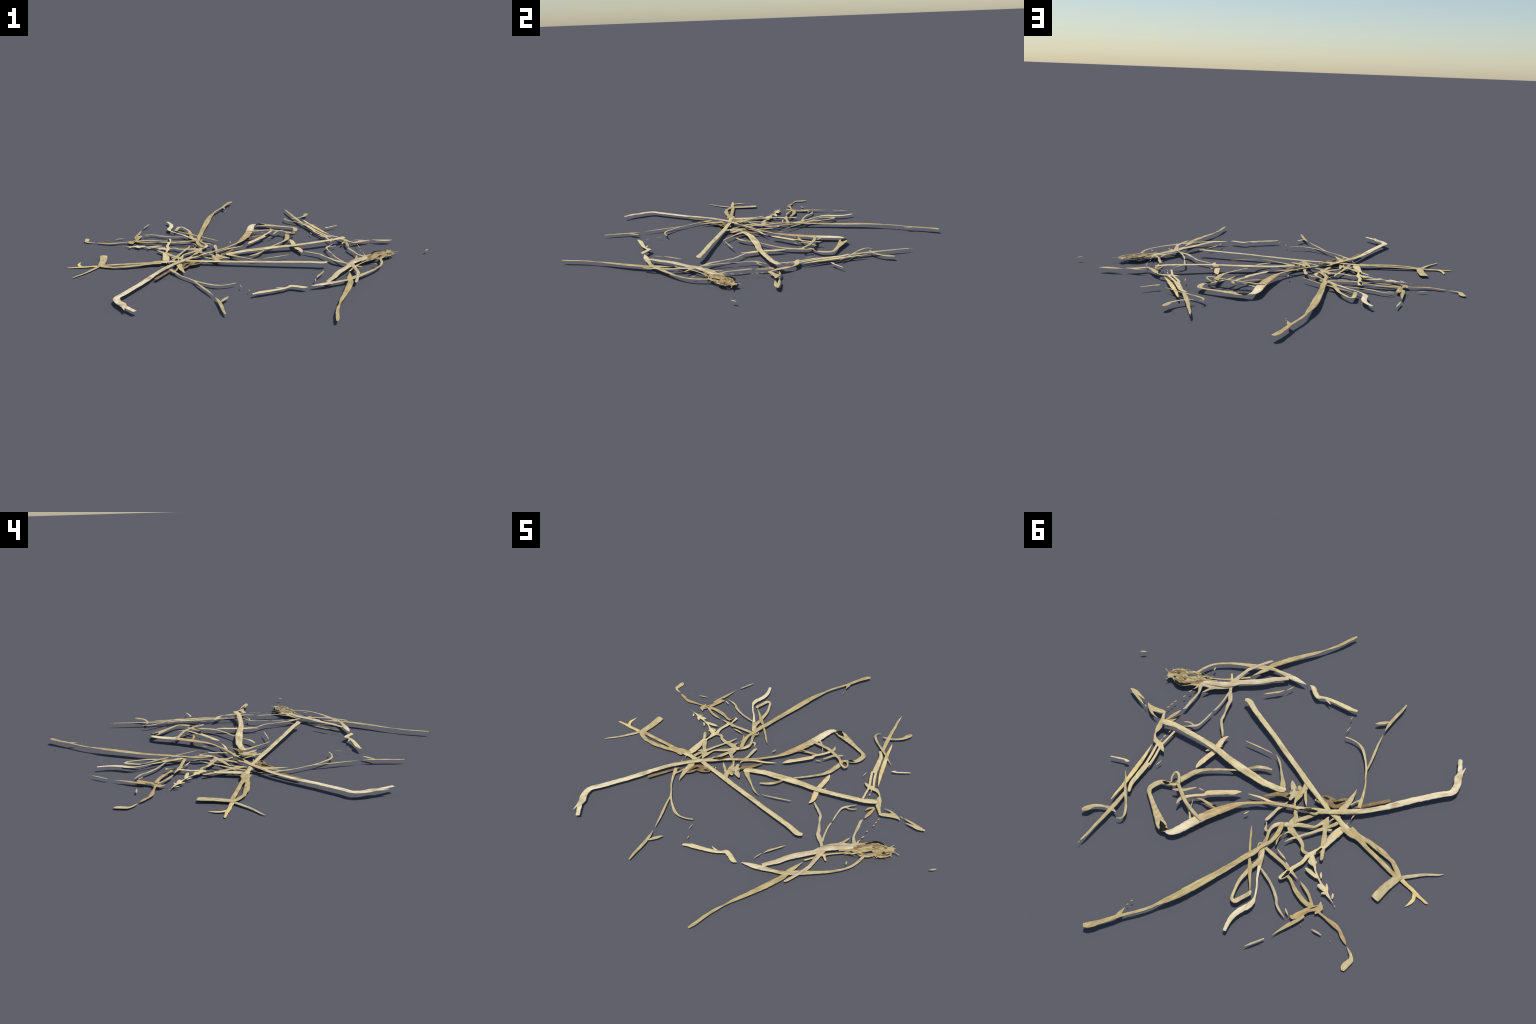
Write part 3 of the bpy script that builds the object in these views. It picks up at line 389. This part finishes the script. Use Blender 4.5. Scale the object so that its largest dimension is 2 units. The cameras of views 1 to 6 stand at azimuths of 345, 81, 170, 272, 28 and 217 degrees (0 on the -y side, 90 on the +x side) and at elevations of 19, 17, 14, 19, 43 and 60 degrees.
strand("dark_patch", "dark_spot", "dark_spot", [(-0.412,0.118,0.0173,0.0046), (-0.4141,0.0995,0.0174,0.0111), (-0.4168,0.0816,0.0174,0.0074)])
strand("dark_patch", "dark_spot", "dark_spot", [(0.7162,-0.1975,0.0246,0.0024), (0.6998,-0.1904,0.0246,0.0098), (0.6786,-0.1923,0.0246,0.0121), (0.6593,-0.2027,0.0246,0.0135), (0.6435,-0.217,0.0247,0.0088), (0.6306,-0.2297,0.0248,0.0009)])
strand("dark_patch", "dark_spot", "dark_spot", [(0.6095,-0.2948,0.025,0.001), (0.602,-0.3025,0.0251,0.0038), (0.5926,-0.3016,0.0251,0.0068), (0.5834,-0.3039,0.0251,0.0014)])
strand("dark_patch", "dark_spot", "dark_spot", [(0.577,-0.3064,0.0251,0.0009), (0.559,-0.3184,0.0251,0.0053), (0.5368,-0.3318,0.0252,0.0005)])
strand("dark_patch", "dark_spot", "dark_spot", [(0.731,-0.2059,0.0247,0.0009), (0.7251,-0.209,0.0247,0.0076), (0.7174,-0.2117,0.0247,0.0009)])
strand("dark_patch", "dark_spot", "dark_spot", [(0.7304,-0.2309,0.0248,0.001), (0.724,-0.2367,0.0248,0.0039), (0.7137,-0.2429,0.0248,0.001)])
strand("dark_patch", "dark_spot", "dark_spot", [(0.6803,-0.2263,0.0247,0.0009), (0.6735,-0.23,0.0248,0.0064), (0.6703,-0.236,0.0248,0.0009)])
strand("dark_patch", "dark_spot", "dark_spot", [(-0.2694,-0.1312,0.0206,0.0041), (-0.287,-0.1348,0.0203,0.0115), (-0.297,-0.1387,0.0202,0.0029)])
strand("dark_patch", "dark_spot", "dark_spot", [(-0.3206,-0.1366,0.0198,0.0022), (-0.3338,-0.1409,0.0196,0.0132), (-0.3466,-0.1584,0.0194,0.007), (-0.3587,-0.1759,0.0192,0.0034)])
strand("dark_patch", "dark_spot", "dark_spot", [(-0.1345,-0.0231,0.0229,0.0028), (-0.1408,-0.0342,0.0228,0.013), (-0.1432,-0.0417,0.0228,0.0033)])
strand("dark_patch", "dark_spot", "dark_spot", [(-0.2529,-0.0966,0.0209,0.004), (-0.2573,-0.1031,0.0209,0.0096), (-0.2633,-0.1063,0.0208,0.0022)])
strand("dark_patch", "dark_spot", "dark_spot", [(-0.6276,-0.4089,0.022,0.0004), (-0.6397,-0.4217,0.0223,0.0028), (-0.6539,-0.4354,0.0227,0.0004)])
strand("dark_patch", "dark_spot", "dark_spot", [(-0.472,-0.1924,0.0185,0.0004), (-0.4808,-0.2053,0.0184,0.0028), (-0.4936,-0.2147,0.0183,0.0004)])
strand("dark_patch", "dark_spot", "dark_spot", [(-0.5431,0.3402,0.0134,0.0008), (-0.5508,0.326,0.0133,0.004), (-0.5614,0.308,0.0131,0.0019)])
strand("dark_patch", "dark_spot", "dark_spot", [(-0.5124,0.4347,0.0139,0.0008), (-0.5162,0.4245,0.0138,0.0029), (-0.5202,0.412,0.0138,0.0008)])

# ---- root clump: a rosy stalk that frays into sheaths and rootlets
root = strand("root_stalk", "pink", "stem", [(0.2705,-0.5579,0.0236,0.0211), (0.2992,-0.5296,0.0249,0.0255), (0.3228,-0.5075,0.0259,0.0283), (0.35,-0.4714,0.027,0.0312), (0.3961,-0.4262,0.0271,0.0327), (0.4412,-0.3878,0.0269,0.0283), (0.4605,-0.3608,0.0266,0.0306), (0.4831,-0.3379,0.0263,0.0331), (0.5092,-0.3192,0.0256,0.033), (0.5372,-0.3026,0.0247,0.028), (0.5652,-0.286,0.0237,0.0232), (0.5907,-0.273,0.0229,0.0135)])
strand("root_sheath", "grey", "leaf", [(0.4573,-0.3534,0.0228,0.0208), (0.4739,-0.3334,0.0228,0.0257), (0.4913,-0.3144,0.0228,0.0257), (0.5104,-0.2974,0.0227,0.0256), (0.5321,-0.2834,0.0227,0.0276), (0.5572,-0.2767,0.0226,0.0342), (0.579,-0.2693,0.0226,0.0353), (0.5973,-0.2513,0.0225,0.0331)], root)
strand("root_sheath", "straw", "leaf", [(0.5139,-0.308,0.0227,0.0204), (0.5254,-0.2821,0.0227,0.0181), (0.5385,-0.2615,0.0226,0.0133), (0.5475,-0.2394,0.0225,0.0108), (0.5548,-0.222,0.0224,0.0005)], root)
strand("root_sheath", "straw", "leaf", [(0.4777,-0.3845,0.0226,0.0137), (0.4911,-0.3738,0.0226,0.0137), (0.5136,-0.3573,0.0225,0.0073), (0.5399,-0.3386,0.0225,0.0078), (0.5672,-0.3211,0.0224,0.0077), (0.5959,-0.3116,0.0224,0.0087), (0.616,-0.2955,0.0223,0.0127), (0.6354,-0.2851,0.0223,0.0184)], root)
strand("root_sheath", "olive", "leaf", [(0.5409,-0.32,0.0228,0.0112), (0.566,-0.3032,0.0227,0.0159), (0.5912,-0.2931,0.0226,0.0208), (0.6147,-0.2777,0.0226,0.0283), (0.6406,-0.2586,0.0225,0.0309), (0.6631,-0.2356,0.0224,0.0308), (0.6916,-0.2194,0.0223,0.0253), (0.7188,-0.2112,0.0223,0.0249)], root)
strand("root_sheath", "straw", "leaf", [(0.6339,-0.303,0.0227,0.0109), (0.6543,-0.2969,0.0226,0.0135), (0.672,-0.2878,0.0226,0.0163), (0.6854,-0.2737,0.0225,0.0164), (0.6996,-0.2606,0.0225,0.02), (0.717,-0.2671,0.0225,0.0162), (0.7337,-0.2599,0.0225,0.0108), (0.7478,-0.2499,0.0224,0.008), (0.7588,-0.2364,0.0224,0.0063), (0.7579,-0.2258,0.0224,0.0049)], root)
strand("root_sheath", "olive", "leaf", [(0.6281,-0.2768,0.0229,0.0135), (0.6474,-0.2664,0.0228,0.0137), (0.6709,-0.2476,0.0227,0.0132), (0.6957,-0.2498,0.0227,0.0247), (0.7091,-0.239,0.0227,0.0261), (0.7242,-0.2269,0.0227,0.0163), (0.7375,-0.2129,0.0226,0.0311), (0.7509,-0.2021,0.0226,0.036), (0.7593,-0.1954,0.0225,0.0286)], root)
strand("root_sheath", "brown", "leaf", [(0.5941,-0.2574,0.0222,0.0306), (0.6125,-0.2427,0.0221,0.0282), (0.6308,-0.228,0.0221,0.0185), (0.6533,-0.2084,0.022,0.0232), (0.6784,-0.195,0.0219,0.0223), (0.7005,-0.194,0.0219,0.0186), (0.722,-0.1988,0.0219,0.0139), (0.7323,-0.2006,0.0219,0.0098)], root)
strand("root_sheath", "pink", "stem", [(0.4804,-0.3478,0.0234,0.0199), (0.4734,-0.3728,0.0242,0.0243), (0.4699,-0.3954,0.0249,0.0239), (0.4681,-0.4201,0.0255,0.0234), (0.4649,-0.4501,0.0255,0.0196), (0.4599,-0.4781,0.0255,0.0181), (0.44,-0.5213,0.0248,0.0179), (0.4241,-0.5534,0.0243,0.0151), (0.4076,-0.585,0.0237,0.0152), (0.399,-0.5974,0.0235,0.0079)], root)
strand("root_sheath", "yellow", "leaf", [(0.5122,-0.4024,0.0229,0.0092), (0.4991,-0.3874,0.0229,0.0112), (0.4892,-0.375,0.0229,0.0159)], root)
strand("root_sheath", "yellow", "leaf", [(0.4642,-0.4019,0.0229,0.0137), (0.4512,-0.4164,0.0229,0.0088), (0.4366,-0.4326,0.0229,0.0083), (0.4283,-0.441,0.0228,0.0098), (0.4237,-0.4447,0.0228,0.0044)], root)
strand("root_sheath", "dark", "leaf", [(0.5561,-0.3081,0.0224,0.0283), (0.5728,-0.2947,0.0224,0.0479), (0.5895,-0.2813,0.0223,0.0573), (0.6096,-0.2719,0.0223,0.0599), (0.6238,-0.2589,0.0222,0.0529), (0.643,-0.2418,0.0221,0.0479), (0.663,-0.2258,0.022,0.0549), (0.6857,-0.2127,0.022,0.0557), (0.7086,-0.2095,0.022,0.0421), (0.7274,-0.208,0.022,0.0239)], root)
strand("root_sheath", "brown", "leaf", [(0.7016,-0.2758,0.0229,0.0077), (0.6958,-0.2531,0.0228,0.0099), (0.6918,-0.2325,0.0227,0.0098), (0.6862,-0.2134,0.0226,0.0075), (0.6808,-0.2009,0.0225,0.0033)], root)
strand("root_sheath", "olive", "leaf", [(0.7116,-0.2643,0.0228,0.0056), (0.7075,-0.2437,0.0227,0.0078), (0.7035,-0.2231,0.0226,0.0079), (0.7031,-0.2066,0.0226,0.0036)], root)
strand("root_sheath", "grey", "leaf", [(0.6676,-0.2246,0.0229,0.0039), (0.656,-0.2373,0.023,0.0137), (0.6375,-0.2487,0.0231,0.0137), (0.6226,-0.2641,0.0231,0.0064)], root)
strand("root_sheath", "dark", "leaf", [(0.6991,-0.2729,0.0225,0.0114), (0.7116,-0.2611,0.0225,0.0213), (0.7265,-0.252,0.0225,0.0163), (0.74,-0.2412,0.0224,0.0114), (0.7467,-0.2262,0.0224,0.0111), (0.7481,-0.2149,0.0223,0.0084)], root)
strand("root_sheath", "olive", "leaf", [(0.6316,-0.2808,0.0229,0.0061), (0.613,-0.2856,0.0229,0.0203), (0.5961,-0.2923,0.0229,0.0204), (0.5759,-0.2984,0.023,0.0132), (0.5608,-0.3037,0.023,0.0038)], root)
strand("root_sheath", "dark", "leaf", [(0.647,-0.2143,0.0229,0.0038), (0.6355,-0.2335,0.023,0.0112), (0.6188,-0.2468,0.0231,0.0111), (0.6004,-0.2549,0.0231,0.0038)], root)
strand("rootlet", "straw", "stem", [(0.7566,-0.2115,0.0223,0.0123), (0.7747,-0.2123,0.0223,0.0047), (0.7857,-0.2148,0.0223,0.0038), (0.796,-0.2175,0.0223,0.0033)], root)
strand("rootlet", "straw", "stem", [(0.7577,-0.2191,0.0223,0.0043), (0.7597,-0.2277,0.0224,0.0043), (0.7619,-0.2373,0.0224,0.0028), (0.7704,-0.2428,0.0224,0.002)], root)
strand("rootlet", "straw", "stem", [(0.756,-0.1949,0.0222,0.0088), (0.7659,-0.1883,0.0222,0.0044)], root)
strand("rootlet", "straw", "stem", [(0.7446,-0.1888,0.0222,0.0063), (0.7489,-0.1776,0.0222,0.0034), (0.7546,-0.1686,0.0221,0.0019)], root)
strand("rootlet", "straw", "stem", [(0.711,-0.2702,0.0225,0.0047), (0.7097,-0.2758,0.0225,0.0037), (0.7085,-0.2842,0.0226,0.0014)], root)
strand("rootlet", "straw", "leaf", [(0.5973,-0.2513,0.0225,0.0168), (0.5969,-0.2315,0.0224,0.0103), (0.5984,-0.2203,0.0224,0.0056), (0.6043,-0.2083,0.0223,0.0004)], root)
strand("rootlet", "grey", "stem", [(0.588,-0.252,0.0225,0.0236), (0.5784,-0.2329,0.0224,0.0169), (0.5681,-0.2147,0.0224,0.0136), (0.5644,-0.1912,0.0223,0.011), (0.5623,-0.1568,0.0221,0.016), (0.5603,-0.1291,0.0221,0.0142), (0.5574,-0.1006,0.022,0.0132), (0.5625,-0.0891,0.022,0.0041)], root)
strand("rootlet", "grey", "stem", [(0.4715,-0.3454,0.0228,0.021), (0.4539,-0.3228,0.0228,0.0174), (0.4422,-0.3056,0.0227,0.0209), (0.4249,-0.2866,0.0226,0.024), (0.4125,-0.2702,0.0225,0.0212), (0.4044,-0.2442,0.0224,0.017), (0.3947,-0.2197,0.0223,0.0124), (0.3867,-0.2004,0.0222,0.0088), (0.3787,-0.178,0.0221,0.014), (0.3722,-0.1575,0.022,0.014), (0.3493,-0.1309,0.0219,0.0148), (0.3222,-0.1057,0.0218,0.0118), (0.3072,-0.0879,0.0218,0.0072)], root)
strand("rootlet", "grey", "stem", [(0.449,-0.3037,0.0224,0.0117), (0.444,-0.2781,0.0223,0.0092), (0.439,-0.246,0.0222,0.0097), (0.4357,-0.2096,0.0221,0.0094), (0.4365,-0.1848,0.022,0.0078), (0.4389,-0.1741,0.0219,0.0027)], root)
strand("rootlet", "grey", "stem", [(0.4389,-0.1658,0.0219,0.0021), (0.4373,-0.1408,0.0218,0.0081), (0.438,-0.1026,0.0217,0.0094), (0.4413,-0.0686,0.0217,0.0111), (0.4558,-0.0476,0.0217,0.0142), (0.4741,-0.031,0.0217,0.0087), (0.4968,-0.0099,0.0217,0.0032)], root)
strand("rootlet", "grey", "stem", [(0.4538,-0.0501,0.0217,0.0079), (0.4791,-0.0506,0.0217,0.0082), (0.4976,-0.0434,0.0217,0.0072), (0.5092,-0.035,0.0217,0.0032)], root)

# ---- frayed root fibres: short hairs scattered along the clump's axis
def root_fibres(a, b, half_width, number):
    a, b = Vector(a), Vector(b)
    axis = b - a
    side = Vector((-axis.y, axis.x, 0)).normalized()
    for n in range(number):
        t = rng.random() ** 0.8
        off = rng.uniform(-1, 1)
        w = half_width * (0.55 + 0.6 * t) * (1 - 0.35 * max(0, t - 0.8) / 0.2)
        p = a + axis * t + side * off * w
        edge = abs(off) > 0.75
        turn = rng.gauss(0, 0.22) + (rng.choice((-1, 1)) * rng.uniform(0.3, 0.8) if edge and rng.random() < 0.4 else 0)
        d = axis.normalized()
        d = Vector((d.x * math.cos(turn) - d.y * math.sin(turn), d.x * math.sin(turn) + d.y * math.cos(turn), 0))
        length = rng.uniform(0.015, 0.05) * (0.5 if edge else 1)
        q = p + d * length
        m = (p + q) / 2 + side * rng.gauss(0, 0.003)
        z = rng.uniform(0.0008, 0.0022)
        width = rng.uniform(0.0016, 0.0046)
        tone = rng.choice(("olive", "brown", "straw", "dark", "olive", "dark"))
        strand("root_fibre", tone, "stem", [(p.x, p.y, p.z + z, width * 0.6), (m.x, m.y, m.z + z + 0.0006, width),
                                          (q.x, q.y, q.z + z, width * 0.3)], root)

root_fibres((0.55, -0.325, 0.0222), (0.745, -0.222, 0.0222), 0.027, 70)

# ---- flower stalk with its husks
flower = strand("flower_stalk", "light", "stem", [(-0.4043,0.1359,0.015,0.0204), (-0.4225,0.1601,0.0145,0.0311), (-0.442,0.1691,0.0141,0.0142), (-0.4587,0.1848,0.0136,0.0088), (-0.4853,0.2015,0.013,0.0089), (-0.5138,0.2163,0.0122,0.0099), (-0.5442,0.2292,0.0113,0.0184), (-0.5636,0.2396,0.0107,0.0152), (-0.5855,0.2478,0.0101,0.0067), (-0.607,0.2547,0.0094,0.0014)])
strand("seed_husk", "light", "leaf", [(-0.4158,0.2018,0.0146,0.0069), (-0.4336,0.2028,0.0142,0.0179), (-0.4557,0.2041,0.0137,0.019), (-0.4773,0.2049,0.0132,0.0157), (-0.4881,0.2053,0.0129,0.0047)], flower)
strand("seed_husk", "light", "leaf", [(-0.4819,0.1736,0.0128,0.0035), (-0.4899,0.1862,0.0126,0.0108), (-0.4992,0.1977,0.0123,0.0045)], flower)
strand("seed_husk", "light", "leaf", [(-0.5057,0.2288,0.0124,0.0134), (-0.5227,0.2301,0.0119,0.0198), (-0.5451,0.2323,0.0113,0.0155)], flower)
strand("seed_husk", "light", "leaf", [(-0.5324,0.202,0.0117,0.0055), (-0.5446,0.2177,0.0113,0.0148), (-0.5546,0.2357,0.011,0.0178)], flower)
strand("seed_husk", "light", "leaf", [(-0.5399,0.2513,0.0114,0.0057), (-0.5507,0.2426,0.0111,0.0133), (-0.5632,0.2362,0.0108,0.0101)], flower)
strand("seed_husk", "light", "leaf", [(-0.5802,0.22,0.01,0.0044), (-0.5861,0.2309,0.0098,0.0106), (-0.5916,0.242,0.0096,0.0054)], flower)
strand("seed_husk", "light", "leaf", [(-0.4047,0.1666,0.0146,0.0105), (-0.4202,0.1618,0.0143,0.033), (-0.4334,0.1511,0.014,0.0216), (-0.4362,0.1473,0.014,0.0103)], flower)
